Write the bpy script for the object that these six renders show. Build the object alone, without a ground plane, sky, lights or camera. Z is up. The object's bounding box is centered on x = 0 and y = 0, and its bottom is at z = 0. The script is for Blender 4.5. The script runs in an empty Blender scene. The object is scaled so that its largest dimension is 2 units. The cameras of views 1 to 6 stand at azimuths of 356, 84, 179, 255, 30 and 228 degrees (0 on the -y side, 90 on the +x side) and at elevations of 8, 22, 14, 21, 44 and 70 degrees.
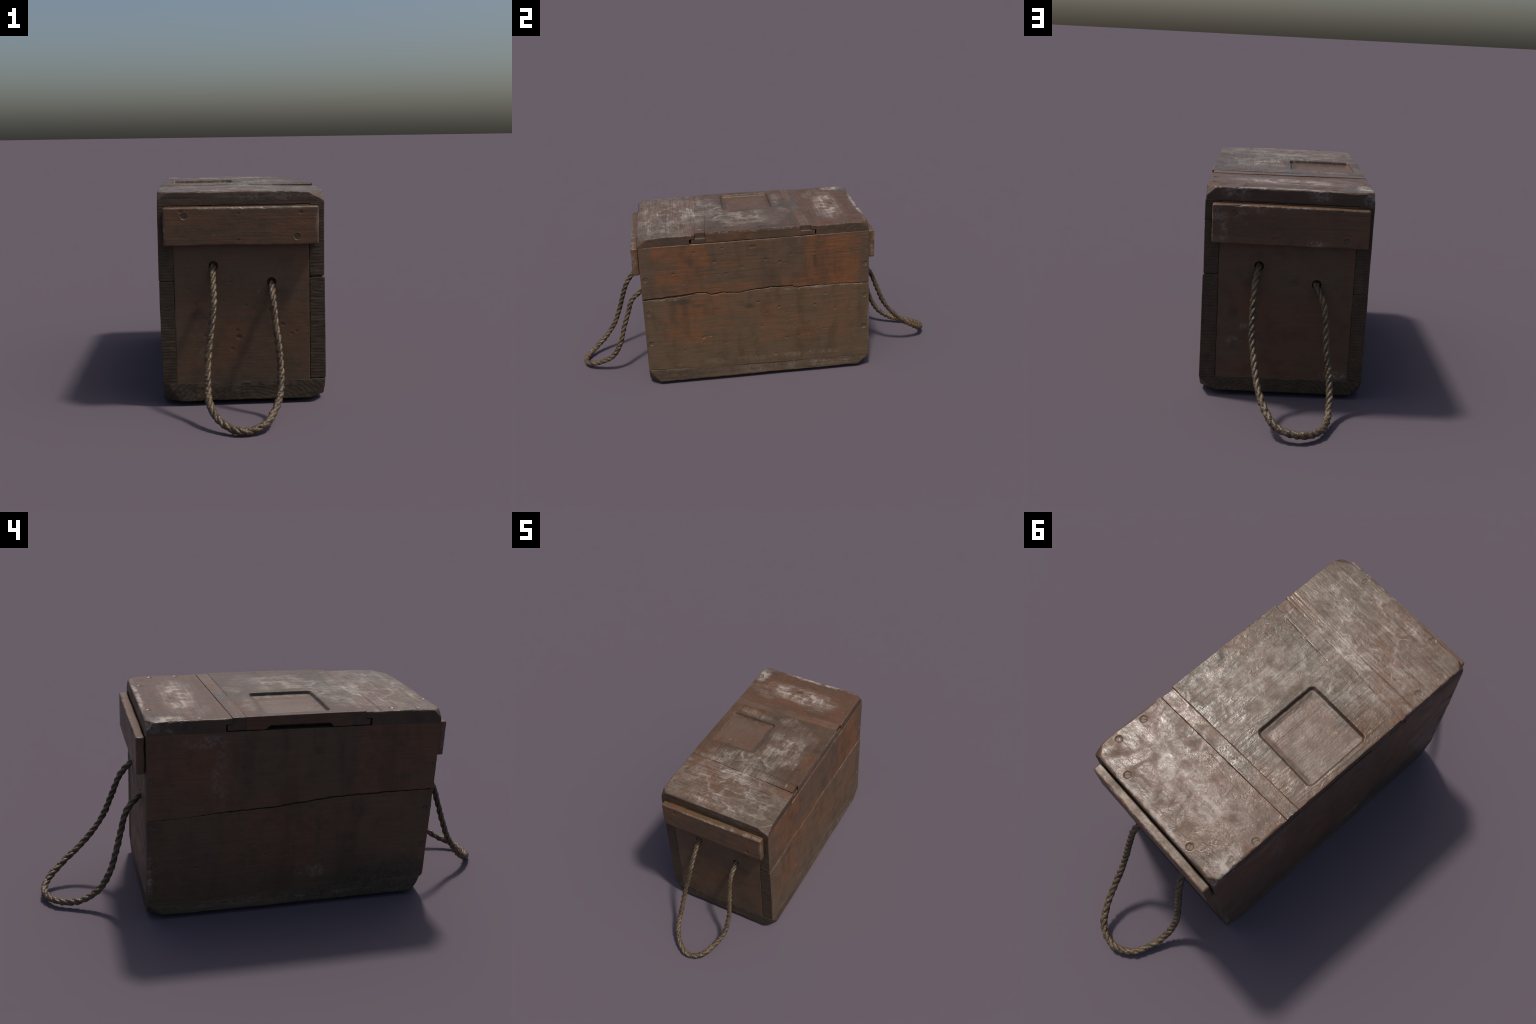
# Old wooden ammunition-style chest: plank sides, three-piece lid with a sunken
# square, end battens, slotted screws and two twisted rope handles.
import bpy, math
import numpy as np
from mathutils import Vector, Matrix

RNG = np.random.RandomState(7)

# ------------------------------------------------------------------ noise
_perm = np.random.RandomState(3).permutation(256)
_perm = np.concatenate([_perm, _perm, _perm])
_grad = np.random.RandomState(5).normal(size=(256, 3))
_grad /= np.linalg.norm(_grad, axis=1)[:, None]


def perlin(p):
    """Gradient noise for an (n,3) array, about -1..1."""
    p = np.asarray(p, float)
    i = np.floor(p).astype(int)
    f = p - i
    i &= 255
    w = f * f * f * (f * (f * 6 - 15) + 10)
    out = np.zeros(len(p))
    for dx in (0, 1):
        for dy in (0, 1):
            for dz in (0, 1):
                h = _perm[_perm[_perm[i[:, 0] + dx] + i[:, 1] + dy] + i[:, 2] + dz]
                g = _grad[h]
                d = f - np.array([dx, dy, dz])
                c = (g * d).sum(1)
                ww = (w[:, 0] if dx else 1 - w[:, 0]) * (w[:, 1] if dy else 1 - w[:, 1]) * (w[:, 2] if dz else 1 - w[:, 2])
                out += ww * c
    return out * 1.6


def fbm(p, octaves=3):
    a, s, out = 1.0, 1.0, 0
    for _ in range(octaves):
        out = out + a * perlin(p * s + 17.3 * s)
        a *= .5
        s *= 2.03
    return out / 1.6


def sstep(a, b, x):
    t = np.clip((x - a) / (b - a), 0, 1)
    return t * t * (3 - 2 * t)


# ------------------------------------------------------------------ mesh helpers
COLL = bpy.context.scene.collection


def mesh_object(name, verts, quads, mats, mat_index=None, parent=None, smooth=True):
    me = bpy.data.meshes.new(name)
    verts = np.asarray(verts, np.float32)
    quads = np.asarray(quads, np.int32)
    k = quads.shape[1]
    me.vertices.add(len(verts))
    me.vertices.foreach_set("co", verts.ravel())
    me.loops.add(quads.size)
    me.loops.foreach_set("vertex_index", quads.ravel())
    me.polygons.add(len(quads))
    me.polygons.foreach_set("loop_start", np.arange(0, quads.size, k, dtype=np.int32))
    me.polygons.foreach_set("loop_total", np.full(len(quads), k, np.int32))
    for m in mats:
        me.materials.append(m)
    if mat_index is not None:
        me.polygons.foreach_set("material_index", np.asarray(mat_index, np.int32))
    me.polygons.foreach_set("use_smooth", np.full(len(quads), smooth))
    me.update(calc_edges=True)
    me.validate()
    ob = bpy.data.objects.new(name, me)
    COLL.objects.link(ob)
    if parent is not None:
        ob.parent = parent
    return ob


def ticks(lo, hi, h, r, fine=()):
    """Coordinates from lo to hi: spacing h, closer at the rounded ends and in 'fine' windows."""
    edge = [lo, lo + r * .15, lo + r * .4, lo + r * .7, lo + r, hi - r, hi - r * .7, hi - r * .4, hi - r * .15, hi]
    n = max(2, int(round((hi - lo - 2 * r) / h)))
    t = list(np.linspace(lo + r, hi - r, n + 1)) + edge
    for a, b, s in fine:
        t += list(np.arange(a, b + s * .5, s))
    t = np.array(sorted(t))
    t = t[(t >= lo - 1e-9) & (t <= hi + 1e-9)]
    keep = [t[0]]
    for v in t[1:]:
        if v - keep[-1] > 6e-4:
            keep.append(v)
    keep[-1] = hi
    return np.array(keep)


class Board:
    """A timber board: a box with worn round edges, relief, cut corners and warps."""

    def __init__(self, name, lo, hi, h=.004, r=.004, fine=None, thin_h=None, seed=0,
                 grain=1, wear=1.0, cuts=(), pits=(), relief=None, warps=(), mats=(), end_mat=None, parent=None,
                 cup=.0012, rough=1.0, edge_sides=None, r_scale=None, regions=()):
        lo, hi = np.array(lo, float), np.array(hi, float)
        fine = fine or {}
        T = []
        for a in range(3):
            ha = h if (hi[a] - lo[a]) > .1 else (thin_h or h)
            T.append(ticks(lo[a], hi[a], ha, r, fine.get(a, ())))
        n = [len(t) for t in T]
        I = np.full(n, -1, np.int64)
        surf = np.zeros(n, bool)
        for a in range(3):
            s = [slice(None)] * 3
            s[a] = 0
            surf[tuple(s)] = True
            s[a] = -1
            surf[tuple(s)] = True
        ids = np.argwhere(surf)
        I[surf] = np.arange(len(ids))
        P = np.c_[T[0][ids[:, 0]], T[1][ids[:, 1]], T[2][ids[:, 2]]]
        Q, side = [], []
        for a in range(3):
            b, c = (a + 1) % 3, (a + 2) % 3
            for end in (0, -1):
                G = np.take(I, end if end == 0 else n[a] - 1, axis=a)
                # axes of G are the remaining axes in increasing order
                if b > c:
                    G = G.T
                q = np.stack([G[:-1, :-1], G[1:, :-1], G[1:, 1:], G[:-1, 1:]], -1).reshape(-1, 4)
                if end == 0:
                    q = q[:, ::-1]
                Q.append(q)
                side += [a * 2 + (1 if end else 0)] * len(q)
        Q = np.concatenate(Q)
        side = np.array(side)
        # worn rounding, radius varies along the edges
        o = np.array([seed * 3.7, seed * 1.9, seed * 5.3])
        rr = r * (1 + .45 * wear * perlin(P * 9 + o) + .35 * wear * perlin(P * 31 + o))
        rr = np.clip(rr, r * .35, r * 2.2)[:, None]
        if r_scale is not None:
            rr = rr * r_scale(P)[:, None]
        inner = np.clip(P, lo + rr, hi - rr)
        d = P - inner
        L = np.linalg.norm(d, axis=1)[:, None]
        N = d / np.maximum(L, 1e-9)
        edge = 1 - np.abs(N).max(1)              # >0 where two sides meet
        S = inner + N * rr
        # chips on the edges
        chip = np.maximum(0, perlin(P * 22 + o + 9) - .30) + .7 * np.maximum(0, perlin(P * 58 + o + 5) - .32)
        disp = -chip * np.clip(edge * 3, 0, 1) * min(.0085, r * 2.4) * wear
        # grain: long thin ridges, plus slow cupping
        g = np.full(3, 110.)
        g[grain] = 5.
        g2 = np.full(3, 42.)
        g2[grain] = 3.
        disp += rough * (.00038 * perlin(P * g + o) + .0005 * perlin(P * g2 + o + 4))
        disp += cup * perlin(P * 3.1 + o + 2) + .0004 * perlin(P * 26 + o)
        endface = np.abs(N[:, grain]) > .7
        ge = np.array([14., 14., 95.]) if grain == 1 else np.array([14., 70., 30.])
        disp += endface * .0008 * perlin((P + .012 * np.c_[perlin(P * 9), perlin(P * 9 + 5), perlin(P * 11 + 8)]) * ge + o)
        for (c, rad, dep) in pits:
            c = np.array(c, float)
            rad = np.array(rad, float) * np.ones(3)
            m = np.abs(P - c).max(1) < rad.max() * 2.2
            q = np.linalg.norm((P[m] - c) / rad, axis=1)
            disp[m] -= dep * (1 - sstep(.7, 1.0, q)) - .12 * min(dep, .004) * np.exp(-((q - 1.15) / .14) ** 2)
        if relief is not None:
            disp += relief(P, N)
        S = S + N * disp[:, None]
        for nrm, pt, soft in cuts:
            nrm = np.array(nrm, float)
            nrm /= np.linalg.norm(nrm)
            s = (S - np.array(pt)) @ nrm - .0016 * perlin(S * 18 + o)
            over = .5 * (s + np.sqrt(s * s + soft * soft))      # soft maximum
            S = S - np.where(s > -soft * 4, over, 0)[:, None] * nrm
        for w in warps:
            S = w(S, P)
        midx = np.zeros(len(Q), int)
        mats = list(mats)
        if end_mat is not None:
            mats.append(end_mat)
            for sd in (edge_sides or (grain * 2, grain * 2 + 1)):
                midx[side == sd] = 1
        ctr = P[Q].mean(1)
        for test, m in regions:
            mats.append(m)
            midx[test(ctr, side)] = len(mats) - 1
        self.ob = mesh_object(name, S, Q, mats, midx, parent)


# ------------------------------------------------------------------ material nodes
class NT:
    def __init__(self, name):
        self.mat = bpy.data.materials.new(name)
        self.mat.use_nodes = True
        self.t = self.mat.node_tree
        self.t.nodes.clear()
        self.out = self.n("ShaderNodeOutputMaterial")
        self.bsdf = self.n("ShaderNodeBsdfPrincipled")
        self.l(self.bsdf.outputs[0], self.out.inputs[0])
        self.co = self.n("ShaderNodeTexCoord").outputs["Object"]

    def n(self, kind, **kw):
        nd = self.t.nodes.new(kind)
        for k, v in kw.items():
            setattr(nd, k, v)
        return nd

    def l(self, a, b):
        self.t.links.new(a, b)

    def put(self, sock, v):
        if hasattr(v, "is_output"):
            self.l(v, sock)
        else:
            sock.default_value = v

    def math(self, op, a, b=0.0, c=0.0, clamp=False):
        nd = self.n("ShaderNodeMath", operation=op, use_clamp=clamp)
        for i, v in enumerate((a, b, c)):
            self.put(nd.inputs[i], v)
        return nd.outputs[0]

    def vmath(self, op, a, b=(0, 0, 0)):
        nd = self.n("ShaderNodeVectorMath", operation=op)
        self.put(nd.inputs[0], a)
        if op == 'SCALE':
            self.put(nd.inputs[3], b)
        else:
            self.put(nd.inputs[1], b)
        return nd.outputs["Value"] if op in ('LENGTH', 'DISTANCE', 'DOT_PRODUCT') else nd.outputs[0]

    def noise(self, vec, scale, detail=4.0, rough=.55, dist=0.0):
        nd = self.n("ShaderNodeTexNoise")
        self.l(vec, nd.inputs["Vector"])
        nd.inputs["Scale"].default_value = scale
        nd.inputs["Detail"].default_value = detail
        nd.inputs["Roughness"].default_value = rough
        nd.inputs["Distortion"].default_value = dist
        return nd

    def step(self, v, a, b, lo=0.0, hi=1.0):
        nd = self.n("ShaderNodeMapRange", interpolation_type='SMOOTHSTEP')
        self.put(nd.inputs["Value"], v)
        nd.inputs["From Min"].default_value = a
        nd.inputs["From Max"].default_value = b
        nd.inputs["To Min"].default_value = lo
        nd.inputs["To Max"].default_value = hi
        return nd.outputs[0]

    def mix(self, fac, a, b, mode='MIX'):
        nd = self.n("ShaderNodeMix", data_type='RGBA', blend_type=mode)
        nd.clamp_factor = True
        self.put(nd.inputs[0], fac)
        for s, v in ((nd.inputs[6], a), (nd.inputs[7], b)):
            if isinstance(v, tuple):
                v = v + (1,) if len(v) == 3 else v
            self.put(s, v)
        return nd.outputs[2]

    def mul(self, *f):
        r = f[0]
        for x in f[1:]:
            r = self.math('MULTIPLY', r, x)
        return r

    def maxi(self, fs):
        r = fs[0]
        for x in fs[1:]:
            r = self.math('MAXIMUM', r, x)
        return r

    def stretched(self, axis, k=.06, off=(0, 0, 0)):
        s = [1.0, 1.0, 1.0]
        s[axis] = k
        v = self.vmath('MULTIPLY', self.co, tuple(s))
        return self.vmath('ADD', v, off)

    def wobble(self, vec, scale, amount):
        nz = self.noise(vec, scale, 3).outputs["Color"]
        d = self.vmath('SUBTRACT', nz, (.5, .5, .5))
        return self.vmath('ADD', vec, self.vmath('SCALE', d, amount))

    def blob(self, vec, centre, radii, soft=.6):
        """1 inside an ellipsoid, fading to 0 outside."""
        d = self.vmath('SUBTRACT', vec, centre)
        d = self.vmath('MULTIPLY', d, tuple(1.0 / q for q in radii))
        return self.step(self.vmath('LENGTH', d), 1 - soft, 1 + soft * .5, 1.0, 0.0)

    def finish(self, colour, rough, height=None, strength=.5, distance=.002, spec=.5):
        self.put(self.bsdf.inputs["Base Color"], colour)
        self.put(self.bsdf.inputs["Roughness"], rough)
        self.bsdf.inputs["Specular IOR Level"].default_value = spec
        if height is not None:
            b = self.n("ShaderNodeBump")
            b.inputs["Strength"].default_value = strength
            b.inputs["Distance"].default_value = distance
            self.l(height, b.inputs["Height"])
            self.l(b.outputs[0], self.bsdf.inputs["Normal"])
        return self.mat


def wood(name, grain, warm, grey, dark, bias=.5, off=(0, 0, 0), dust=(), dust_gain=1.0, dust_cover=.0, bands=None,
         knots=(), grime=(), pale=(), dust_col=(.25, .205, .16), streak=.5, rough=.5, wash=0.0, spec=.42, bump=.55, sheen_patches=0.0, runs=0.0,
         dust_colour2=None, specks=.6, patch_scale=3.2):
    """Weathered stained timber: warm stain broken by grey wear, dark grain, knots, dust and grime."""
    t = NT(name)
    p = t.vmath('ADD', t.co, off)
    pw = t.wobble(p, 6.0, .05)
    # large warm / grey areas
    area = t.noise(pw, patch_scale, 5, .6, .4).outputs[0]
    s = t.stretched(grain, .045, off)
    sw = t.wobble(s, 4.0, .03)
    st = t.noise(sw, 150, 4, .6).outputs[0]
    st2 = t.noise(sw, 38, 4, .6, .6).outputs[0]
    fine = t.noise(p, 320, 3, .6).outputs[0]
    f = t.math('ADD', area, t.math('MULTIPLY', t.math('SUBTRACT', st2, .5), .55))
    f = t.math('ADD', f, bias - .5)
    if bands is not None:
        axis, parts = bands
        sep = t.n("ShaderNodeSeparateXYZ")
        t.l(t.wobble(t.wobble(t.co, 9, .05), 45, .012), sep.inputs[0])
        c = sep.outputs[axis]
        for a, b, k, zlo, zhi in parts:
            m = t.mul(t.step(c, a - .018, a + .018), t.step(c, b - .018, b + .018, 1, 0),
                      t.step(sep.outputs[2], zlo - .02, zlo + .02), t.step(sep.outputs[2], zhi - .02, zhi + .02, 1, 0))
            f = t.math('ADD', f, t.math('MULTIPLY', m, k))
    f = t.math('ADD', f, t.math('MULTIPLY', t.math('SUBTRACT', st, .5), -.45))
    fw = t.step(f, .30, .72)
    col = t.mix(fw, grey, warm)
    # dark grain lines and mottling
    gm = t.step(st, .48, .7)
    col = t.mix(t.math('MULTIPLY', gm, streak), col, dark)
    gl = t.step(st, .47, .3)
    col = t.mix(t.math('MULTIPLY', gl, .25), col, t.mix(1.0, col, (1.5, 1.4, 1.3), 'MULTIPLY'))
    mot = t.noise(pw, 14, 5, .65).outputs[0]
    col = t.mix(t.step(mot, .45, .75, 0, .55), col, dark)
    col = t.mix(t.step(fine, .5, .75, 0, .35), col, dark)
    if runs > 0:      # water has run down the boards
        vs = t.noise(t.vmath('MULTIPLY', pw, (1, 1, .22)), 11, 4, .6).outputs[0]
        col = t.mix(t.math('MULTIPLY', t.step(vs, .48, .68), runs), col, dark)
    for c, rad in knots:
        k = t.blob(t.wobble(t.co, 40, .012), c, rad, .7)
        col = t.mix(t.math('MULTIPLY', k, .5), col, (.036, .027, .021))
    if wash > 0:      # thin all-over haze of dust
        wz = t.noise(pw, 5.5, 5, .62, .8).outputs[0]
        col = t.mix(t.math('MULTIPLY', t.step(wz, .40, .68), wash), col, tuple(.62 * q for q in dust_col))
    dmask = None
    if dust:
        pd = t.wobble(t.wobble(t.co, 8, .10), 40, .02)
        bl = t.maxi([t.mul(t.blob(pd, c, rad, .6), k) for c, rad, k in dust])
        pw2 = t.wobble(t.wobble(t.co, 10, .13), 42, .026)
        w1 = t.noise(pw2, 9, 6, .6, 1.0).outputs[0]
        ridge = t.math('SUBTRACT', 1.0, t.math('ABSOLUTE', t.math('MULTIPLY', t.math('SUBTRACT', w1, .5), 10.0)), clamp=True)
        w2 = t.noise(pw2, 26, 5, .62, .8).outputs[0]
        ridge2 = t.math('SUBTRACT', 1.0, t.math('ABSOLUTE', t.math('MULTIPLY', t.math('SUBTRACT', w2, .5), 8.0)), clamp=True)
        cl = t.math('ADD', t.noise(pw2, 13, 7, .7, .6).outputs[0], t.math('MULTIPLY', t.math('SUBTRACT', st2, .5), .35))
        cloud = t.step(cl, .43, .62)
        wisps = t.math('MAXIMUM', ridge, t.math('MULTIPLY', ridge2, .7))
        body = t.math('ADD', t.math('MULTIPLY', cloud, .42), t.math('MULTIPLY', wisps, t.math('ADD', t.math('MULTIPLY', cloud, .40), .30)))
        lines = t.step(st, .36, .62, 1.0, .48)
        dmask = t.math('MULTIPLY', t.mul(bl, body, lines), dust_gain, clamp=True)
        base_d = t.mix(t.noise(p, 7, 3).outputs[0], dust_col, dust_colour2 or dust_col)
        col = t.mix(dmask, col, base_d)
        hot = t.math('MULTIPLY', t.step(t.mul(bl, wisps, cloud), .42, .92), .55)
        col = t.mix(hot, col, tuple(min(1, 1.5 * q) for q in dust_col))
    for c, rad, k in grime:
        gz = t.blob(t.wobble(t.co, 16, .05), c, rad, .7)
        gn = t.step(t.noise(p, 60, 5, .7).outputs[0], .3, .62)
        col = t.mix(t.math('MULTIPLY', t.mul(gz, gn), k), col, (.042, .037, .027))
    for c, rad, k in pale:
        gz = t.blob(t.wobble(t.co, 30, .014), c, rad, .6)
        gn = t.mul(t.step(t.noise(p, 75, 5, .7).outputs[0], .38, .62), t.step(t.noise(p, 16, 3, .6).outputs[0], .38, .58))
        col = t.mix(t.math('MULTIPLY', t.mul(gz, gn), k), col, (.29, .255, .225))
    # scattered pale specks and dings
    vo = t.n("ShaderNodeTexVoronoi")
    t.l(t.wobble(p, 60, .012), vo.inputs["Vector"])
    vo.inputs["Scale"].default_value = 34
    sp = t.mul(t.step(vo.outputs["Distance"], .10, .03), t.step(t.noise(p, 17, 2).outputs[0], .56, .62))
    col = t.mix(t.math('MULTIPLY', sp, specks), col, (.27, .235, .20))
    h = t.math('ADD', t.math('MULTIPLY', st, .55), t.math('MULTIPLY', fine, .18))
    h = t.math('ADD', h, t.math('MULTIPLY', t.noise(t.vmath('MULTIPLY', p, tuple(.55 if a == grain else 1.0 for a in range(3))), 95, 3, .55, .6).outputs[0], 1.0))
    rg = t.math('ADD', t.math('MULTIPLY', t.math('SUBTRACT', mot, .5), .5), rough)
    rg = t.math('ADD', rg, t.math('MULTIPLY', t.math('SUBTRACT', fine, .5), .25))
    if sheen_patches:
        pn = t.step(t.noise(pw, 11, 7, .66, 1.6).outputs[0], .34, .64, 1.0, -1.0)
        rg = t.math('ADD', rg, t.math('MULTIPLY', pn, sheen_patches))
    if dmask is not None:
        rg = t.math('ADD', rg, t.math('MULTIPLY', dmask, .16))
    return t.finish(col, rg, h, bump, .0022, spec)


def end_grain(name, rings_centre, dark=(.040, .029, .019), light=(.100, .063, .034)):
    """Sawn end of a board: bowed growth rings, dirt-filled pores."""
    t = NT(name)
    p = t.wobble(t.co, 12, .02)
    d = t.vmath('MULTIPLY', t.vmath('SUBTRACT', p, rings_centre), (.55, .0, 1.0))
    r = t.vmath('LENGTH', d)
    w = t.math('SINE', t.math('MULTIPLY', t.math('ADD', r, t.math('MULTIPLY', t.noise(p, 25, 3).outputs[0], .012)), 520.0))
    w = t.math('ADD', t.math('MULTIPLY', w, .5), .5)
    n = t.noise(p, 30, 6, .7).outputs[0]
    fine = t.noise(t.co, 260, 4, .65).outputs[0]
    f = t.math('ADD', t.math('MULTIPLY', w, .17), t.math('MULTIPLY', n, .95))
    col = t.mix(t.step(f, .3, .95), dark, light)
    col = t.mix(t.step(fine, .5, .7, 0, .5), col, dark)
    h = t.math('ADD', t.math('MULTIPLY', w, .5), t.math('ADD', n, fine))
    return t.finish(col, .55, h, .35, .0018, .3)


# stain colours
WARM = (.160, .067, .029)
WARM2 = (.140, .066, .036)
GREY = (.104, .065, .040)
DARK = (.058, .036, .021)
LIDW = (.124, .055, .029)
LIDG = (.078, .053, .035)

# pale / dusty regions of the lid top (centre, radii, strength)
LID_DUST_FAR = [((.02, .41, .852), (.20, .075, .05), 1.0), ((-.12, .42, .852), (.13, .06, .05), .85),
                ((.13, .37, .852), (.08, .05, .05), .6), ((-.30, .50, .852), (.045, .06, .05), 1.2),
                ((-.19, .38, .852), (.13, .06, .05), .35), ((.0, .58, .845), (.30, .018, .03), .9)]
LID_DUST_MID = [((.13, -.05, .852), (.13, .16, .05), .95), ((.02, -.20, .852), (.16, .10, .05), .85),
                ((.16, .10, .852), (.10, .06, .05), .5), ((-.12, -.22, .852), (.14, .05, .05), .75),
                ((-.16, .16, .852), (.12, .03, .05), .45), ((.05, .17, .852), (.06, .05, .05), .55)]
LID_DUST_NEAR = [((.0, -.46, .852), (.38, .21, .05), .72), ((.05, -.56, .852), (.28, .05, .05), .95),
                 ((-.05, -.33, .852), (.30, .035, .05), .95), ((.16, -.44, .852), (.05, .14, .05), .85),
                 ((-.15, -.50, .852), (.05, .11, .05), .9), ((.10, -.40, .852), (.15, .04, .05), .7)]

M_SIDE_R_UP = wood("stained_plank_upper", 1, (.172, .069, .028), GREY, DARK, .42,
                   bands=(1, [(-.556, -.268, .14, .5, .80), (.234, .538, .17, .5, .80), (-.268, .234, -.12, .585, .80),
                              (-.268, .234, .12, .5, .565), (-.66, -.556, -.3, .4, .8), (.545, .66, -.3, .4, .8)]),
                   knots=[((.32, .293, .66), (.03, .014, .05)), ((.32, -.36, .70), (.03, .02, .04)), ((.32, .30, .575), (.03, .008, .008))],
                   specks=.5, rough=.5, spec=.35, bump=.32, streak=.38, runs=.5,
                   pale=[((.3205, 0, .7955), (.006, .62, .005), .35)])
M_SIDE_R_LOW = wood("stained_plank_lower", 1, WARM, (.112, .073, .042), DARK, .37, off=(0, 3, 0),
                    bands=(1, [(-.66, -.565, -.3, .0, .52), (.535, .66, -.15, .0, .52), (-.66, .66, -.18, .0, .20), (.0, .54, .07, .22, .5),
                               (-.52, -.12, .06, .26, .44)]),
                    knots=[((.32, -.06, .425), (.03, .03, .02)), ((.32, -.33, .45), (.03, .035, .012)), ((.32, -.42, .48), (.03, .05, .018))],
                    pale=[((.32, .1, .115), (.05, .5, .016), .25), ((.3205, .3, .502), (.01, .35, .006), .5), ((.3205, .585, .3), (.01, .006, .2), .8), ((.3205, -.45, .497), (.01, .15, .005), .4)], specks=.8, rough=.5, spec=.35, bump=.32, streak=.38, runs=.5)
M_SIDE_L_UP = wood("stained_plank_upper_shade", 1, WARM2, GREY, DARK, .44, off=(0, 9, 1),
                   bands=(1, [(.225, .60, .16, .4, .8), (-.66, -.276, .16, .4, .8), (-.276, .225, -.16, .55, .8)]),
                   pale=[((-.325, .36, .76), (.03, .10, .03), .35), ((-.325, .30, .62), (.03, .035, .16), .25)],
                   knots=[((-.325, -.10, .70), (.03, .02, .02))], specks=.4, rough=.5, spec=.35, bump=.35, streak=.38, runs=.5)
M_SIDE_L_LOW = wood("stained_plank_lower_shade", 1, WARM2, GREY, DARK, .40, off=(0, 14, 1),
                    bands=(1, [(.31, .66, -.14, .0, .43), (-.1, .30, .14, .2, .43), (-.66, .66, -.12, .0, .15)]),
                    grime=[((-.325, -.40, .10), (.04, .30, .07), .85), ((-.325, -.52, .14), (.04, .12, .06), .8), ((-.325, -.30, .44), (.03, .05, .05), .5)],
                    pale=[((-.325, -.10, .16), (.03, .07, .03), .45), ((-.325, .575, .20), (.03, .014, .1), .8)],
                    specks=.4, rough=.5, spec=.35, bump=.35, streak=.38, runs=.5)
M_END = wood("stained_end_panel", 0, (.126, .062, .032), (.100, .068, .040), (.052, .036, .023), .5, off=(2, 0, 4),
             knots=[((-.17, -.61, .365), (.035, .03, .028)), ((.20, .585, .35), (.02, .02, .03))],
             grime=[((0, -.61, .09), (.30, .03, .02), .5)],
             pale=[((.19, .585, .23), (.035, .02, .025), .5), ((.16, .585, .30), (.02, .02, .02), .5), ((-.02, .585, .47), (.012, .02, .012), .6),
                   ((-.21, .585, .10), (.06, .02, .02), .6), ((.057, -.61, .459), (.012, .02, .02), .5), ((-.16, -.61, .21), (.02, .02, .02), .4)],
             specks=.5, rough=.5, spec=.35, streak=.16, bump=.28)
M_BATTEN = wood("stained_batten", 0, (.142, .067, .032), (.104, .065, .036), (.050, .032, .021), .50, off=(5, 0, 2),
                grime=[((-.1, -.656, .70), (.2, .03, .05), .3), ((.12, .62, .70), (.2, .03, .05), .35)],
                pale=[((.27, .62, .70), (.04, .03, .10), .55), ((.19, .62, .77), (.10, .03, .02), .5), ((-.1, .62, .64), (.06, .03, .02), .6),
                      ((.15, -.65, .785), (.16, .02, .007), .75), ((.29, -.65, .72), (.01, .02, .06), .5), ((0, -.6572, .785), (.30, .007, .006), .7), ((0, .622, .783), (.30, .007, .006), .7),
                      ((-.304, -.655, .71), (.006, .02, .08), .5), ((.291, .62, .71), (.006, .02, .08), .7)],
                specks=.5, rough=.42, spec=.42, streak=.3, bump=.32)
M_BASE = wood("muddy_base_board", 1, (.120, .070, .040), (.098, .070, .044), (.045, .034, .024), .45, off=(1, 7, 3),
              grime=[((.3, -.5, .05), (.12, .2, .05), .8), ((-.3, -.4, .05), (.12, .4, .06), .8)],
              pale=[((.32, .2, .05), (.05, .4, .03), .3), ((-.32, .1, .05), (.05, .5, .02), .25)], specks=.9, rough=.6, spec=.3)
DUST1 = (.265, .222, .185)
DUST2 = (.300, .245, .215)
LID_R = .35
M_LID_FAR = wood("lid_board_dusty", 0, LIDW, LIDG, DARK, .56, off=(0, 2, 0), dust=LID_DUST_FAR, dust_gain=1.45, dust_col=DUST1,
                 dust_colour2=DUST2, wash=.10, rough=LID_R, bump=.42, spec=.27, sheen_patches=.13, specks=.8,
                 pale=[((.3205, 0, .848), (.006, .62, .008), .45), ((0, .585, .847), (.32, .006, .008), .6), ((-.31, .56, .82), (.05, .06, .05), .6), ((-.326, .5, .82), (.02, .08, .04), .5), ((.20, .59, .83), (.05, .02, .03), .6),
                       ((-.12, .59, .83), (.05, .02, .02), .45)])
M_LID_MID = wood("lid_panel_dusty", 1, LIDW, LIDG, DARK, .52, off=(0, 5, 0), dust=LID_DUST_MID + [((-.05, -.30, .852), (.30, .05, .05), .8)], dust_gain=1.4, dust_col=(.235, .205, .165),
                 dust_colour2=DUST1, wash=.12, rough=LID_R, bump=.42, spec=.27, sheen_patches=.13, specks=.7,
                 knots=[((-.038, .163, .852), (.030, .022, .04)), ((.295, .015, .852), (.025, .02, .04)), ((.265, -.16, .852), (.016, .012, .04))],
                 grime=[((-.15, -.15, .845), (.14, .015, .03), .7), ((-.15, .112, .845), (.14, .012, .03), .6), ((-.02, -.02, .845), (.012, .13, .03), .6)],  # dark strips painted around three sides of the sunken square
                 pale=[((.3205, 0, .848), (.006, .62, .008), .45), ((.235, -.145, .853), (.006, .035, .02), 1.0), ((.26, -.29, .853), (.006, .02, .02), .9), ((-.20, -.09, .835), (.006, .012, .02), 1.0)])
M_LID_CLEAT = wood("lid_cleat", 0, (.145, .075, .045), LIDG, DARK, .52, off=(3, 5, 0), dust=LID_DUST_MID + LID_DUST_NEAR[2:3], dust_gain=1.0,
                   dust_col=DUST1, wash=.2, rough=LID_R, bump=.42, spec=.27, sheen_patches=.13, specks=.6)
M_LID_NEAR = wood("lid_board_pale", 0, LIDW, (.094, .066, .044), (.052, .036, .024), .50, off=(0, 8, 0), dust=LID_DUST_NEAR, dust_gain=1.3,
                  dust_col=(.285, .240, .195), dust_colour2=(.30, .245, .21), wash=.18, rough=LID_R, bump=.42, spec=.27, sheen_patches=.13, specks=.8, streak=.6,
                  pale=[((.3205, -.45, .838), (.006, .2, .008), .5), ((0, -.6195, .842), (.33, .006, .008), .6)])
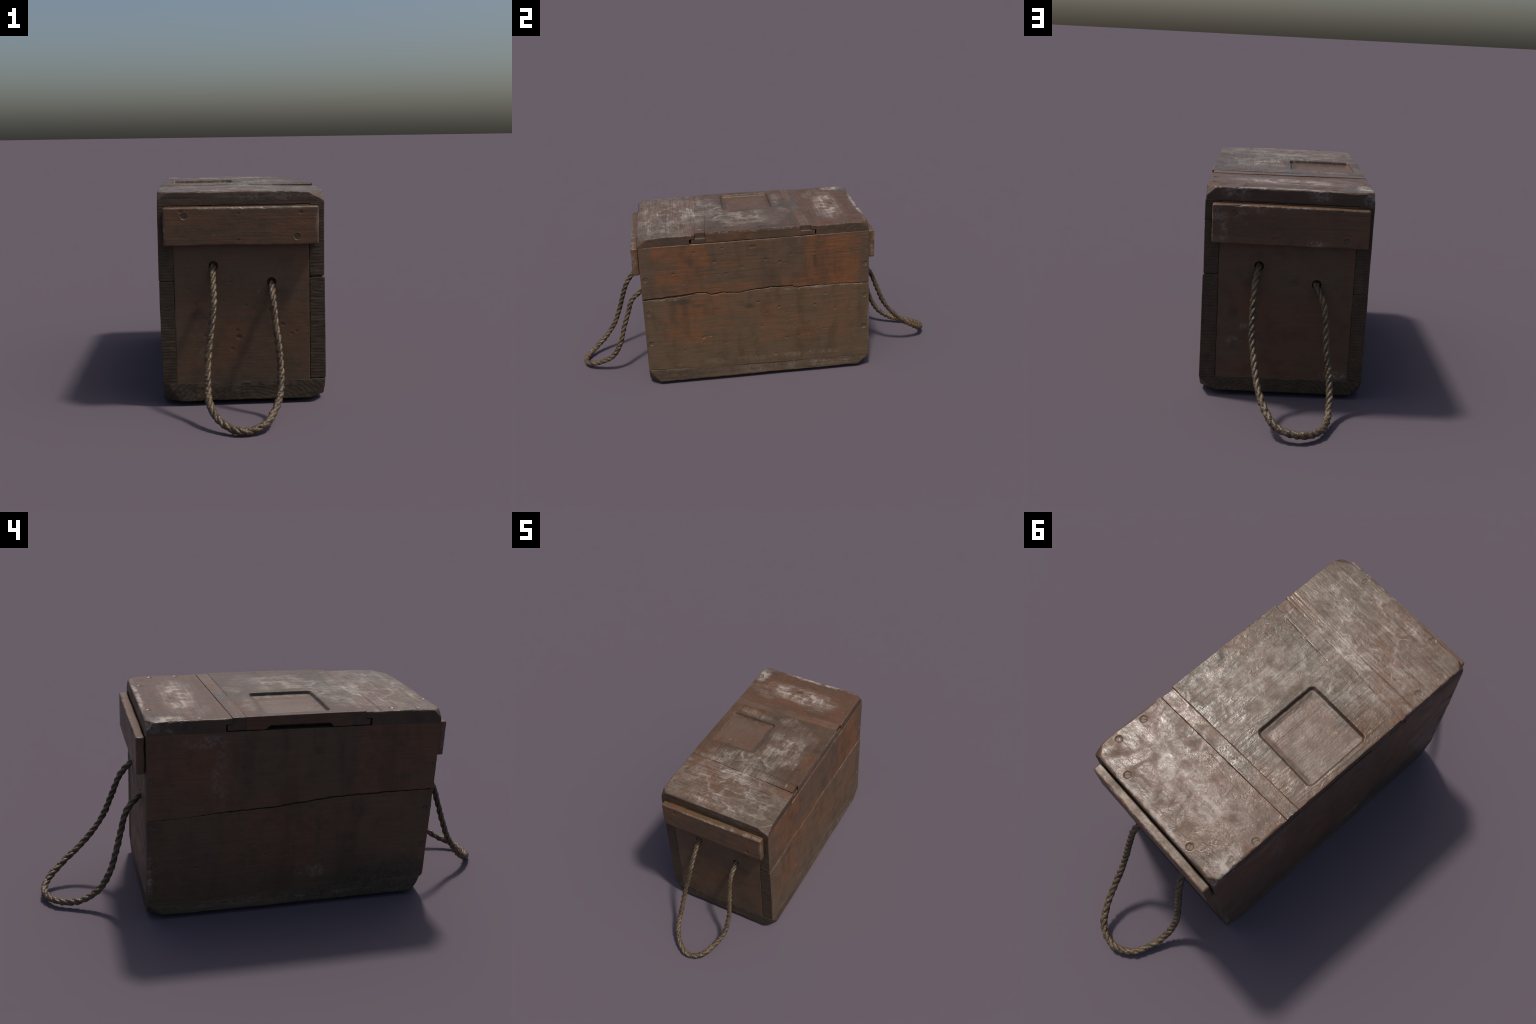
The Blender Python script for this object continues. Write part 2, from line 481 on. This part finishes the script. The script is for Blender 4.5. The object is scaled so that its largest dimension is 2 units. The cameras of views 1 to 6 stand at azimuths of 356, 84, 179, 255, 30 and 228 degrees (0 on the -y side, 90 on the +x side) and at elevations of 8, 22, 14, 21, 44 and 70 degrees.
M_RECESS = wood("recess_floor", 1, (.135, .062, .036), (.100, .066, .044), DARK, .55, off=(6, 1, 0), wash=.18, rough=.45, specks=.9, streak=.15,
                pale=[((-.20, -.09, .835), (.006, .012, .02), 1.0)],
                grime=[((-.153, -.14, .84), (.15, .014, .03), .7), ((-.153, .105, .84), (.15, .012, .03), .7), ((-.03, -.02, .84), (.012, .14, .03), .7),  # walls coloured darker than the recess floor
                       ((-.277, -.02, .84), (.010, .14, .03), .5)])
M_ENDGRAIN_R = end_grain("end_grain_dirty", (.30, 0, .46))
M_ENDGRAIN_L = end_grain("end_grain_dark", (-.30, 0, .40))
M_ENDGRAIN_B = end_grain("end_grain_base", (.03, 0, -.02), light=(.095, .066, .038))
M_ENDGRAIN_LID = wood("lid_board_edge", 0, (.080, .043, .025), (.064, .043, .028), (.034, .024, .016), .5, off=(4, 4, 4), specks=.4, rough=.55,
                      pale=[((-.325, .47, .82), (.03, .05, .03), .5), ((.20, .59, .83), (.06, .02, .04), .6), ((-.12, .59, .83), (.05, .02, .03), .45),
                            ((-.31, .57, .82), (.04, .04, .05), .5), ((.1, -.62, .825), (.2, .02, .02), .25)])


def screw_material():
    t = NT("tarnished_screw")
    n = t.noise(t.co, 220, 4, .6).outputs[0]
    col = t.mix(t.step(n, .35, .65), (.070, .050, .033), (.125, .092, .062))
    t.bsdf.inputs["Metallic"].default_value = .15
    return t.finish(col, .55, n, .5, .001, .5)


def rope_material():
    t = NT("hemp_rope")
    p = t.co
    a = t.noise(p, 22, 4, .6).outputs[0]
    b = t.noise(p, 260, 4, .65).outputs[0]
    col = t.mix(t.step(a, .35, .65), (.066, .046, .027), (.126, .083, .041))
    col = t.mix(t.step(b, .5, .72, 0, .7), col, (.045, .035, .023))
    col = t.mix(t.step(b, .42, .28, 0, .4), col, (.18, .145, .09))
    g = t.noise(p, 75, 3, .6).outputs[0]
    col = t.mix(t.step(g, .52, .68, 0, .6), col, (.135, .075, .040))
    return t.finish(col, .33, b, .7, .002, .5)


M_SCREW = screw_material()
M_ROPE = rope_material()

# ------------------------------------------------------------------ overall sizes
XL, XR = -.3265, .3205        # outer faces of the long sides
YN, YF = -.6195, .5850        # outer faces of the short ends
Z0, ZB, ZS, ZT = .0165, .080, .7955, .8525   # base bottom, base top, side top, lid top
TH = .0575                    # plank thickness

crate = bpy.data.objects.new("wooden_chest", None)
COLL.objects.link(crate)
crate["label"] = "weathered brown wooden chest with twisted rope handles"
crate["category"] = "wooden crate"

# ------------------------------------------------------------------ long sides
def curve(pts):
    a = np.array(pts, float)
    return lambda y: np.interp(y, a[:, 0], a[:, 1])


SEAM_R = curve([(-.62, .505), (-.52, .510), (-.42, .514), (-.33, .524), (-.285, .522), (-.262, .507), (-.195, .514), (-.12, .506), (-.01, .518),
                (.06, .521), (.17, .519), (.195, .509), (.32, .512), (.59, .502)])
GAP_R = curve([(-.62, .0034), (-.60, .0042), (-.52, .0042), (-.3, .0034), (-.26, .0026), (-.1, .0020), (.1, .0024), (.19, .0016), (.59, .0016)])
SEAM_L = curve([(-.62, .501), (-.52, .501), (-.36, .498), (-.19, .494), (-.067, .482), (.07, .467), (.29, .459), (.44, .446), (.59, .441)])
GAP_L = curve([(-.62, .0018), (-.45, .0022), (-.3, .0034), (-.19, .0024), (0, .0028), (.2, .0015), (.45, .0010), (.59, .0008)])


def bend_edge(z_edge, target, reach, sign):
    """Move the board edge at z_edge on to the curve target(y), fading over 'reach'."""
    def w(S, P):
        k = 1 - sstep(0, reach, np.abs(P[:, 2] - z_edge))
        jag = .0022 * perlin(np.c_[P[:, 1] * 26, P[:, 1] * 0 + 3, P[:, 0] * 12]) + .0012 * perlin(np.c_[P[:, 1] * 90, P[:, 1] * 0, P[:, 0] * 20])
        jag = 1.4 * jag + sign * .0016 * perlin(np.c_[P[:, 1] * 38 + sign * 5, P[:, 1] * 0 + 8, P[:, 0] * 20])
        jag += sign * .0008 * perlin(np.c_[P[:, 1] * 120, P[:, 1] * 0 + sign, P[:, 0] * 30])
        S = S.copy()
        S[:, 2] += k * (target(P[:, 1]) + jag - z_edge)
        return S
    return w


SIDE_SCREWS_R = [(-.597, .619), (-.592, .428), (-.593, .252), (.564, .614), (.560, .432), (.556, .247)]
SIDE_SCREWS_L = [(.566, .609), (.553, .427), (.556, .245), (-.597, .612), (-.590, .404), (-.597, .245)]
DENTS_R = [(-.177, .621, .008), (.034, .684, .009), (.110, .661, .009), (.135, .655, .007), (-.233, .691, .007), (-.031, .758, .012),
           (.097, .404, .009), (-.189, .763, .007), (-.336, .752, .006), (-.092, .650, .009), (.29, .40, .008), (.40, .37, .007), (.26, .30, .006),
           (-.45, .64, .008), (.17, .70, .006), (.35, .46, .007), (.0, .30, .006), (-.2, .22, .006), (.2, .225, .007), (-.4, .58, .006)]


def dents(face_x, spots, depth=.0028):
    out = []
    for i, (y, z, r) in enumerate(spots):
        rs = np.random.RandomState(i + 40)
        out.append(((face_x, y, z), (.02, r * rs.uniform(.8, 1.7), r * rs.uniform(.55, .9)), depth * rs.uniform(.6, 1.2)))
    return out


def random_dents(face_x, y0, y1, z0, z1, n, seed):
    rs = np.random.RandomState(seed)
    return dents(face_x, [(rs.uniform(y0, y1), rs.uniform(z0, z1), rs.uniform(.005, .010)) for _ in range(n)], .0022)


def screw_pits(face, axis, spots):
    out = []
    for a, b in spots:
        c = [a, b]
        c.insert(axis, face)
        rad = [.0135] * 3
        rad[axis] = .02
        out.append((tuple(c), tuple(rad), .0034))
    return out


def rough_patch_r(P, N):
    on = (N[:, 0] > .7)
    k = on * np.exp(-((P[:, 1] - .293) / .018) ** 2 - ((P[:, 2] - .69) / .04) ** 2)
    d = k * .0022 * perlin(P * np.array([1, 60, 190.]))
    k2 = on * sstep(.22, .30, P[:, 1]) * sstep(.62, .72, P[:, 2])
    return d + k2 * .0008 * perlin(P * np.array([1, 14, 150.]))


def flare(x_face, amount):
    """The chest widens a hair towards its foot on this side."""
    def w(S, P):
        S = S.copy()
        S[:, 0] += amount * (1 - P[:, 2] / .8) * sstep(-.03, 0, -np.abs(P[:, 0] - x_face) + .03)
        return S
    return w


def tuck(S, P):
    """The left side leans in at the foot of its near end."""
    S = S.copy()
    S[:, 0] += .0045 * sstep(.45, .05, P[:, 2]) * sstep(.1, -.5, P[:, 1]) * (P[:, 0] < -.2)
    return S


CUT = .0030


def corner_cut(corner, signs, lengths, soft=CUT):
    """Plane that saws off a box corner at the given lengths along its three edges."""
    n = tuple(sg / l for sg, l in zip(signs, lengths))
    p = (corner[0] - signs[0] * lengths[0], corner[1], corner[2])
    return (n, p, soft)


FOOT = {"rn": corner_cut((XR + .005, YN, Z0), (1, -1, -1), (.058, .060, .066)), "rf": corner_cut((XR + .003, YF, Z0), (1, 1, -1), (.066, .058, .050)),
        "lf": corner_cut((XL, YF, Z0), (-1, 1, -1), (.046, .062, .054)), "ln": corner_cut((XL + .004, YN, Z0), (-1, -1, -1), (.064, .044, .074))}

ARGS = dict(parent=crate, h=.004, thin_h=.0045, r=.0024, rough=.55)
Board("side_plank", (XR - TH, YN, .508), (XR, YF, ZS), seed=1, mats=[M_SIDE_R_UP], end_mat=M_ENDGRAIN_R, relief=rough_patch_r,
      pits=dents(XR, [d for d in DENTS_R if d[1] > .53]) + screw_pits(XR, 0, [s for s in SIDE_SCREWS_R if s[1] > .5]),
      fine={2: [(.598, .64, .0025)], 1: [(-.614, -.58, .0025), (.545, .582, .0025)]},
      warps=[bend_edge(.508, lambda y: SEAM_R(y) + GAP_R(y), .07, 1)], **ARGS)
Board("side_plank", (XR - TH, YN, ZB), (XR, YF, .508), seed=2, mats=[M_SIDE_R_LOW], end_mat=M_ENDGRAIN_R, cuts=[FOOT["rn"], FOOT["rf"]],
      pits=dents(XR, [d for d in DENTS_R if d[1] < .53]) + screw_pits(XR, 0, [s for s in SIDE_SCREWS_R if s[1] < .5])
      + random_dents(XR, -.55, .5, .12, .48, 14, 3),
      fine={2: [(.41, .445, .0025), (.23, .27, .0025)], 1: [(-.614, -.57, .0025), (.535, .58, .0025)]},
      warps=[bend_edge(.508, lambda y: SEAM_R(y) - GAP_R(y), .07, -1),
             bend_edge(ZB, curve([(-.6, .096), (-.3, .085), (-.1, .077), (.6, .071)]), .05, 1), flare(XR, .006)], **ARGS)
Board("side_plank", (XL, YN, .47), (XL + TH, YF, ZS - .001), seed=3, mats=[M_SIDE_L_UP], end_mat=M_ENDGRAIN_L,
      pits=screw_pits(XL, 0, [s for s in SIDE_SCREWS_L if s[1] > .47]) + random_dents(XL, -.55, .5, .52, .77, 16, 5),
      fine={2: [(.59, .63, .0025)], 1: [(-.612, -.575, .0025), (.545, .582, .0025)]},
      warps=[bend_edge(.47, lambda y: SEAM_L(y) + GAP_L(y), .09, 1)], **ARGS)
Board("side_plank", (XL, YN, ZB), (XL + TH, YF, .47), seed=4, mats=[M_SIDE_L_LOW], end_mat=M_ENDGRAIN_L, cuts=[FOOT["ln"], FOOT["lf"]],
      pits=screw_pits(XL, 0, [s for s in SIDE_SCREWS_L if s[1] < .47]) + random_dents(XL, -.55, .5, .12, .43, 16, 6),
      fine={2: [(.385, .445, .0025), (.225, .265, .0025)], 1: [(-.612, -.57, .0025), (.535, .58, .0025)]},
      warps=[bend_edge(.47, lambda y: SEAM_L(y) - GAP_L(y), .09, -1),
             bend_edge(ZB, curve([(-.6, .082), (-.2, .084), (.1, .076), (.6, .074)]), .05, 1), tuck], **ARGS)

# tongues close the seams a little way in
Board("plank_tongue", (XR - TH + .006, YN + .007, .485), (XR - .010, YF - .007, .545), h=.02, r=.002, seed=31, mats=[M_ENDGRAIN_R], parent=crate)
Board("plank_tongue", (XL + .010, YN + .007, .42), (XL + TH - .006, YF - .007, .525), h=.02, r=.002, seed=32, mats=[M_ENDGRAIN_L], parent=crate)

# ------------------------------------------------------------------ base board with sawn-off corners
Board("base_board", (XL, YN, Z0), (XR + .005, YF, ZB - .001), h=.005, thin_h=.004, r=.0035, seed=5, grain=1, wear=1.5, rough=1.8,
      mats=[M_BASE], end_mat=M_ENDGRAIN_B, parent=crate,
      cuts=list(FOOT.values()),
      warps=[bend_edge(ZB - .001, lambda y: np.interp(y, [-.6, -.1, .6], [.093, .083, .079]), .03, 1), tuck])

# ------------------------------------------------------------------ short ends
HOLES_N = [(-.1145, .557), (.1120, .488)]
HOLES_F = [(.1045, .541), (-.1230, .476)]
for (y0, y1, face, holes, seed, extra) in ((YN + .0005, YN + .048, YN + .0005, HOLES_N, 6, [(-.019, .272, .009)]),
                                           (YF - .048, YF - .0015, YF - .0015, HOLES_F, 7, [])):
    pits = [((x, face, z), (.0190, .06, .0190), .020) for x, z in holes]
    rs = np.random.RandomState(seed)
    pits += [((x, face, z), (r * 1.3, .02, r * .8), .003) for x, z, r in extra]
    pits += [((rs.uniform(-.24, .24), face, rs.uniform(.12, .6)), (rs.uniform(.004, .010), .02, rs.uniform(.003, .006)), .0018) for _ in range(16)]
    Board("end_panel", (XL + TH + .001, y0, ZB - .012), (XR - TH - .001, y1, ZS - .004), seed=seed, grain=0, mats=[M_END], pits=pits, parent=crate,
          h=.0045, thin_h=.006, r=.0015, rough=.35, cup=.0008,
          fine={0: [(x - .027, x + .027, .0016) for x, z in holes], 2: [(z - .027, z + .027, .0016) for x, z in holes]})

# battens
BAT_N = [(-.224, .754), (.210, .671)]
BAT_F = [(.205, .752), (-.226, .661)]


def tilt(dz):
    def w(S, P):
        S = S.copy()
        S[:, 2] += dz * P[:, 0]
        return S
    return w


Board("end_batten", (-.304, -.6572, .640), (.2945, YN - .0015, .7880), seed=8, grain=0, mats=[M_BATTEN], parent=crate, h=.004, thin_h=.004, r=.0065,
      pits=screw_pits(-.6572, 1, BAT_N) + [((-.016, -.6572, .762), (.004, .02, .005), .003), ((-.016, -.6572, .661), (.004, .02, .005), .003),
                                          ((-.235, -.6572, .772), (.012, .02, .006), .002), ((.225, -.6572, .765), (.008, .02, .008), .0025)],
      fine={0: [(-.24, -.208, .002), (.194, .226, .002)], 2: [(.738, .77, .002), (.655, .687, .002)]}, warps=[tilt(-.006)], cup=.0015, rough=.5)
Board("end_batten", (-.310, YF + .0015, .634), (.291, .6220, .7855), seed=9, grain=0, mats=[M_BATTEN], parent=crate, h=.004, thin_h=.004, r=.006,
      pits=screw_pits(.6220, 1, BAT_F) + [((.06, .6220, .735), (.012, .02, .004), .0025), ((.05, .6220, .66), (.010, .02, .004), .0025),
                                         ((.10, .6220, .775), (.01, .02, .008), .003), ((-.2, .6220, .775), (.01, .02, .008), .003)],
      fine={0: [(-.242, -.21, .002), (.189, .221, .002)], 2: [(.736, .768, .002), (.645, .677, .002)]}, warps=[tilt(.002)], cup=.0015, rough=.5)

# ------------------------------------------------------------------ lid
GAPN = lambda x: -.3085 - .0550 * x          # edge between near board and panel
GAPF = lambda x: .2660 + .0420 * x           # edge between far board and panel
STEP = .8265                                 # height of the rebate


def lap_edge(y_edge, gap, shift_low, reach=.08):
    """Let a board edge follow the skewed joint; below STEP it stops short (or, negative, runs on)."""
    def w(S, P):
        k = 1 - sstep(0, reach, np.abs(P[:, 1] - y_edge))
        low = 1 - sstep(STEP - .0015, STEP + .0015, P[:, 2])
        S = S.copy()
        S[:, 1] += k * (gap(P[:, 0]) - y_edge + low * shift_low)
        return S
    return w


LID_SCREWS = [(.290, .378), (.289, .490), (.165, .551), (-.175, .556), (-.309, .380), (-.300, .484),
              (-.298, -.520), (-.291, -.410), (-.175, -.599), (.168, -.594)]
CH = .0022


def split_relief(P, N):
    """A long drying crack in the near lid board."""
    on = N[:, 2] > .7
    yc = -.358 + .004 * perlin(np.c_[P[:, 0] * 6, P[:, 0] * 0, P[:, 0] * 0])
    k = sstep(-.05, -.12, P[:, 0])
    return -1.0 * on * k * .0025 * np.exp(-((P[:, 1] - yc) / .0022) ** 2)


def sag(S, P):
    """The near lid board has dropped, most at its free right-hand end."""
    S = S.copy()
    top = sstep(ZS + .01, ZT, P[:, 2])
    S[:, 2] -= top * (.0015 + .0045 * sstep(-.50, -.61, P[:, 1]) + .0045 * sstep(.02, .32, P[:, 0]))
    return S


def settle(S, P):
    """The lid falls away slightly towards the far end."""
    S = S.copy()
    top = sstep(ZS + .01, ZT, P[:, 2])
    S[:, 2] -= top * (.0035 * sstep(-.05, .35, P[:, 1]) + .0015 * sstep(.45, .58, P[:, 1]))
    return S


LIDA = dict(parent=crate, h=.0036, thin_h=.003, r=.0075, grain=0, end_mat=M_ENDGRAIN_LID, wear=1.35, rough=.8)
NY = -.300
Board("lid_board", (XL + .001, YN, ZS - .0030), (XR, NY, ZT), seed=10, mats=[M_LID_NEAR], relief=split_relief,
      pits=screw_pits(ZT, 2, [s for s in LID_SCREWS if s[1] < 0]),
      fine={2: [(STEP - .0016, STEP + .0017, .0011)], 1: [(-.367, -.35, .0016)]},
      cuts=[corner_cut((XR, YN, ZT - .005), (1, -1, 1), (.060, .048, .045), CH), corner_cut((XL, YN, ZT), (-1, -1, 1), (.038, .036, .042), CH)],
      edge_sides=(0, 1, 2), r_scale=lambda P: (1 - .85 * sstep(-.33, -.31, P[:, 1])) * (1 - .8 * sstep(.815, .803, P[:, 2])),
      warps=[lap_edge(NY, GAPN, -.028), sag], **LIDA)
FY = .270
Board("lid_board", (XL, FY, ZS - .0030), (XR - .002, YF, ZT - .001), seed=11, mats=[M_LID_FAR],
      pits=screw_pits(ZT, 2, [s for s in LID_SCREWS if s[1] > 0]),
      fine={2: [(STEP - .0016, STEP + .0017, .0011)]},
      cuts=[corner_cut((XR - .002, YF, ZT - .001), (1, 1, 1), (.042, .042, .044), CH), corner_cut((XL, YF, ZT - .001), (-1, 1, 1), (.036, .036, .044), CH)],
      edge_sides=(0, 1, 3), r_scale=lambda P: (1 - .88 * sstep(.30, .28, P[:, 1])) * (1 - .8 * sstep(.815, .803, P[:, 2])),
      warps=[lap_edge(FY, GAPF, .026), settle], **LIDA)

# sliding centre panel: core with sunken square and finger slot, plus two cross cleats
RX, RY, RXH, RYH = -.153, -.018, .1390, .1365
LINN = lambda x: GAPN(x) + .0545
LINF = lambda x: GAPF(x) - .0545


def sunken(P, N):
    on = N[:, 2] > .7
    qx = np.abs(P[:, 0] - RX + .006 * (P[:, 1] - RY)) - (RXH - .022)
    qy = np.abs(P[:, 1] - RY) - (RYH - .022)
    d = np.hypot(np.maximum(qx, 0), np.maximum(qy, 0)) + np.minimum(np.maximum(qx, qy), 0) - .022
    d = d + .0012 * perlin(P * 60)
    dish = .0142 * sstep(.0015, -.008, d) + .0030 * sstep(-.006, -.030, d)
    return -1.0 * on * dish


def finger_slot(S, P):
    S = S.copy()
    k = sstep(.122, .100, P[:, 1]) * sstep(-.160, -.138, P[:, 1]) * sstep(-.296, -.304, P[:, 0])
    low = 1 - sstep(ZS, ZS + .035, P[:, 2])
    S[:, 2] += k * low * .0165
    return S


Board("lid_panel", (XL + .002, -.255, ZS + .0025), (XR - .001, .210, ZT + .0015), seed=12, grain=1, mats=[M_LID_MID], end_mat=None, parent=crate,
      h=.0036, thin_h=.003, r=.0009, wear=.8, rough=.8, relief=sunken, r_scale=lambda P: 1 - .6 * sstep(-.24, -.25, P[:, 1]),
      fine={0: [(RX - RXH - .004, RX - RXH + .02, .0017), (RX + RXH - .02, RX + RXH + .004, .0017), (-.306, -.294, .002)],
            1: [(RY - RYH - .004, RY - RYH + .02, .0017), (RY + RYH - .02, RY + RYH + .004, .0017)]},
      warps=[lap_edge(-.255, LINN, 0, .05), lap_edge(.210, LINF, 0, .05), finger_slot, settle],
      regions=[(lambda C, sd: (sd == 5) & (np.abs(C[:, 0] - RX) < RXH - .004) & (np.abs(C[:, 1] - RY) < RYH - .004), M_RECESS)])
for (y0, y1, inner, outer, lap, seed) in ((-.309, -.2555, LINN, GAPN, -.020, 13), (.2105, .2655, LINF, GAPF, .020, 14)):
    near = lap < 0

    def cleat_warp(S, P, y0=y0, y1=y1, near=near, inner=inner, outer=outer, lap=lap):
        S = S.copy()
        f = (P[:, 1] - y0) / (y1 - y0)
        a, b = (outer, inner) if near else (inner, outer)
        low = 1 - sstep(STEP - .0045, STEP - .0015, P[:, 2])
        ya = a(P[:, 0]) + (low * lap + .0004 if near else .0002)
        yb = b(P[:, 0]) + (low * lap - .0004 if not near else -.0002)
        S[:, 1] = ya + f * (yb - ya) + (S[:, 1] - P[:, 1])
        # the upper part of the cleat is sawn back on the right-hand side
        hi = sstep(STEP - .0045, STEP - .0015, P[:, 2])
        S[:, 0] -= hi * .007 * sstep(XR - .03, XR - .005, P[:, 0])
        return S
    Board("lid_cleat", (XL + .003, y0, ZS + .003), (XR - .002, y1, ZT + .001), seed=seed, grain=0, rough=.7, mats=[M_LID_MID if near else M_LID_CLEAT], end_mat=M_ENDGRAIN_LID,
          parent=crate, h=.0036, thin_h=.003, r=.0009, wear=.8, fine={2: [(STEP - .005, STEP - .0009, .0012)]}, warps=[cleat_warp, settle])

# ------------------------------------------------------------------ slotted screws
def screw_mesh():
    R, w, t = .0112, .0016, .0020
    V, F = [], []

    def ring_solid(outline, z0, z1, bev=.0006):
        n = len(outline)
        c = np.mean(outline, axis=0)
        b = len(V)
        for z, k in ((z0, 1.0), (z1 - bev, 1.0), (z1, 1 - bev / R)):
            for q in outline:
                q2 = c + (np.array(q) - c) * k
                V.append((q2[0], q2[1], z))
        for s in (0, 1):
            for i in range(n):
                j = (i + 1) % n
                F.append((b + s * n + i, b + s * n + j, b + (s + 1) * n + j, b + (s + 1) * n + i))
        F.append(tuple(b + 2 * n + i for i in range(n)))
    circ = [(R * math.cos(a), R * math.sin(a)) for a in np.linspace(0, 2 * math.pi, 24, endpoint=False)]
    ring_solid(circ, -.004, -t * .5)
    a0 = math.asin(w / R)
    for s in (0, math.pi):
        seg = [(R * math.cos(a), R * math.sin(a)) for a in np.linspace(s + a0, s + math.pi - a0, 12)]
        ring_solid(seg, -t * .5, t * .5)
    me = bpy.data.meshes.new("screw")
    me.from_pydata(V, [], F)
    me.materials.append(M_SCREW)
    me.update()
    return me


SM = screw_mesh()
srs = np.random.RandomState(21)


def add_screw(pos, normal):
    ob = bpy.data.objects.new("screw", SM)
    COLL.objects.link(ob)
    q = Vector((0, 0, 1)).rotation_difference(Vector(normal))
    wob = Matrix.Rotation(srs.uniform(-.08, .08), 4, 'X') @ Matrix.Rotation(srs.uniform(0, math.pi), 4, 'Z')
    ob.matrix_world = Matrix.Translation(Vector(pos) - Vector(normal) * .0027) @ q.to_matrix().to_4x4() @ wob
    ob.parent = crate


for y, z in SIDE_SCREWS_R:
    add_screw((XR + (.003 if z < .5 else 0), y, z), (1, 0, 0))
for y, z in SIDE_SCREWS_L:
    add_screw((XL, y, z), (-1, 0, 0))
for x, z in BAT_N:
    add_screw((x, -.6572, z - .006 * x), (0, -1, 0))
for x, z in BAT_F:
    add_screw((x, .6220, z), (0, 1, 0))
for x, y in LID_SCREWS:
    drop = (.0045 + .0013 * (y > .48)) if y > 0 else .0018 + .0042 * (y < -.57) + .002 * (x > .1)
    add_screw((x, y, ZT - drop), (0, 0, 1))

# ------------------------------------------------------------------ twisted rope handles
ROPE_N = [(-.114, -.572, .551), (-.116, -.612, .550), (-.117, -.674, .493), (-.118, -.724, .422), (-.129, -.755, .335), (-.141, -.783, .249),
          (-.146, -.818, .166), (-.141, -.876, .088), (-.106, -.936, .040), (-.032, -.984, .0165), (.049, -.962, .028), (.095, -.888, .053),
          (.124, -.817, .100), (.131, -.769, .179), (.126, -.742, .270), (.118, -.715, .344), (.113, -.683, .427), (.112, -.612, .481),
          (.112, -.572, .482)]
ROPE_F = [(.104, .542, .537), (.105, .582, .536), (.118, .639, .473), (.121, .679, .378), (.119, .715, .292), (.109, .759, .226), (.094, .826, .154),
          (.069, .893, .102), (.021, .963, .050), (-.062, .9855, .030), (-.136, .943, .024), (-.172, .858, .030), (-.185, .776, .076),
          (-.182, .723, .155), (-.169, .692, .246), (-.164, .673, .323), (-.151, .644, .417), (-.123, .582, .472), (-.122, .542, .473)]


ROPE_N = [(x, y - (.001 if y < -.62 else 0), z - (.0020 if z < .03 else 0)) for x, y, z in ROPE_N]


def spline(ctrl, step):
    c = np.array(ctrl, float)
    P = np.vstack([2 * c[0] - c[1], c, 2 * c[-1] - c[-2]])
    out = []
    for i in range(len(c) - 1):
        a, b, d, e = P[i:i + 4]
        for f in np.linspace(0, 1, 30, endpoint=False):
            out.append(.5 * (2 * b + (d - a) * f + (2 * a - 5 * b + 4 * d - e) * f * f + (3 * b - a - 3 * d + e) * f ** 3))
    out = np.array(out + [c[-1]])
    s = np.r_[0, np.cumsum(np.linalg.norm(np.diff(out, axis=0), axis=1))]
    n = int(s[-1] / step)
    t = np.linspace(0, s[-1], n)
    return np.c_[[np.interp(t, s, out[:, k]) for k in range(3)]].T, t


def rope(name, ctrl, seed):
    C, s = spline(ctrl, .0016)
    T = np.gradient(C, axis=0)
    T /= np.linalg.norm(T, axis=1)[:, None]
    # parallel-transport frame
    U = np.zeros_like(C)
    u = np.cross(T[0], [1, 0, 0.2])
    for i in range(len(C)):
        u = u - T[i] * (u @ T[i])
        u /= np.linalg.norm(u)
        U[i] = u
    W = np.cross(T, U)
    o = np.array([seed * 11.1, 0, 0])
    pitch = .098 * (1 + .26 * perlin(np.c_[s * 4, s * 0, s * 0] + o))
    ph = np.cumsum(np.r_[0, np.diff(s)] * 2 * np.pi / pitch)
    swell = 1 + .10 * perlin(np.c_[s * 14, s * 0 + 3, s * 0] + o) + .05 * perlin(np.c_[s * 60, s * 0 + 3, s * 0] + o)
    K = 14
    th = np.linspace(0, 2 * np.pi, K, endpoint=False)
    V, Q = [], []
    for k in range(3):
        a = ph + k * 2 * np.pi / 3
        ro = (.0062 - .0009 * sstep(.22, .05, C[:, 2])) * swell
        ctr = C + (U * np.cos(a)[:, None] + W * np.sin(a)[:, None]) * ro[:, None]
        rs = (.0074 + .0017 * sstep(.22, .05, C[:, 2])) * swell * (1 + .08 * perlin(np.c_[s * 45, s * 0 + k * 5, s * 0] + o))
        ring = ctr[:, None] + (U[:, None] * np.cos(th)[None, :, None] + W[:, None] * np.sin(th)[None, :, None]) * rs[:, None, None]
        flat = ring.reshape(-1, 3)
        nrm = (ring - ctr[:, None]).reshape(-1, 3)
        nrm /= np.linalg.norm(nrm, axis=1)[:, None]
        # worn, muddy lower loop: lumps swallow the strands
        wear = np.repeat(sstep(.22, .05, C[:, 2]), K)
        flat = flat + nrm * ((.0015 + .0012 * wear) * perlin(flat * 95 + o) + (.0011 + .0005 * wear) * perlin(flat * 260 + o))[:, None]
        b = sum(len(v) for v in V)
        V.append(flat)
        n = len(C)
        i = np.arange(n - 1)[:, None] * K
        j = np.arange(K)[None]
        q = np.stack([b + i + j, b + i + (j + 1) % K, b + i + K + (j + 1) % K, b + i + K + j], -1).reshape(-1, 4)
        Q.append(q[:, ::-1])
    V = np.concatenate(V)
    V[:, 2] = np.maximum(V[:, 2], 0)
    mesh_object(name, V, np.concatenate(Q), [M_ROPE], None, crate)
    return V


for V in (rope("rope_handle", ROPE_N, 1), rope("rope_handle", ROPE_F, 2)):
    print("rope bounds", V.min(0), V.max(0))
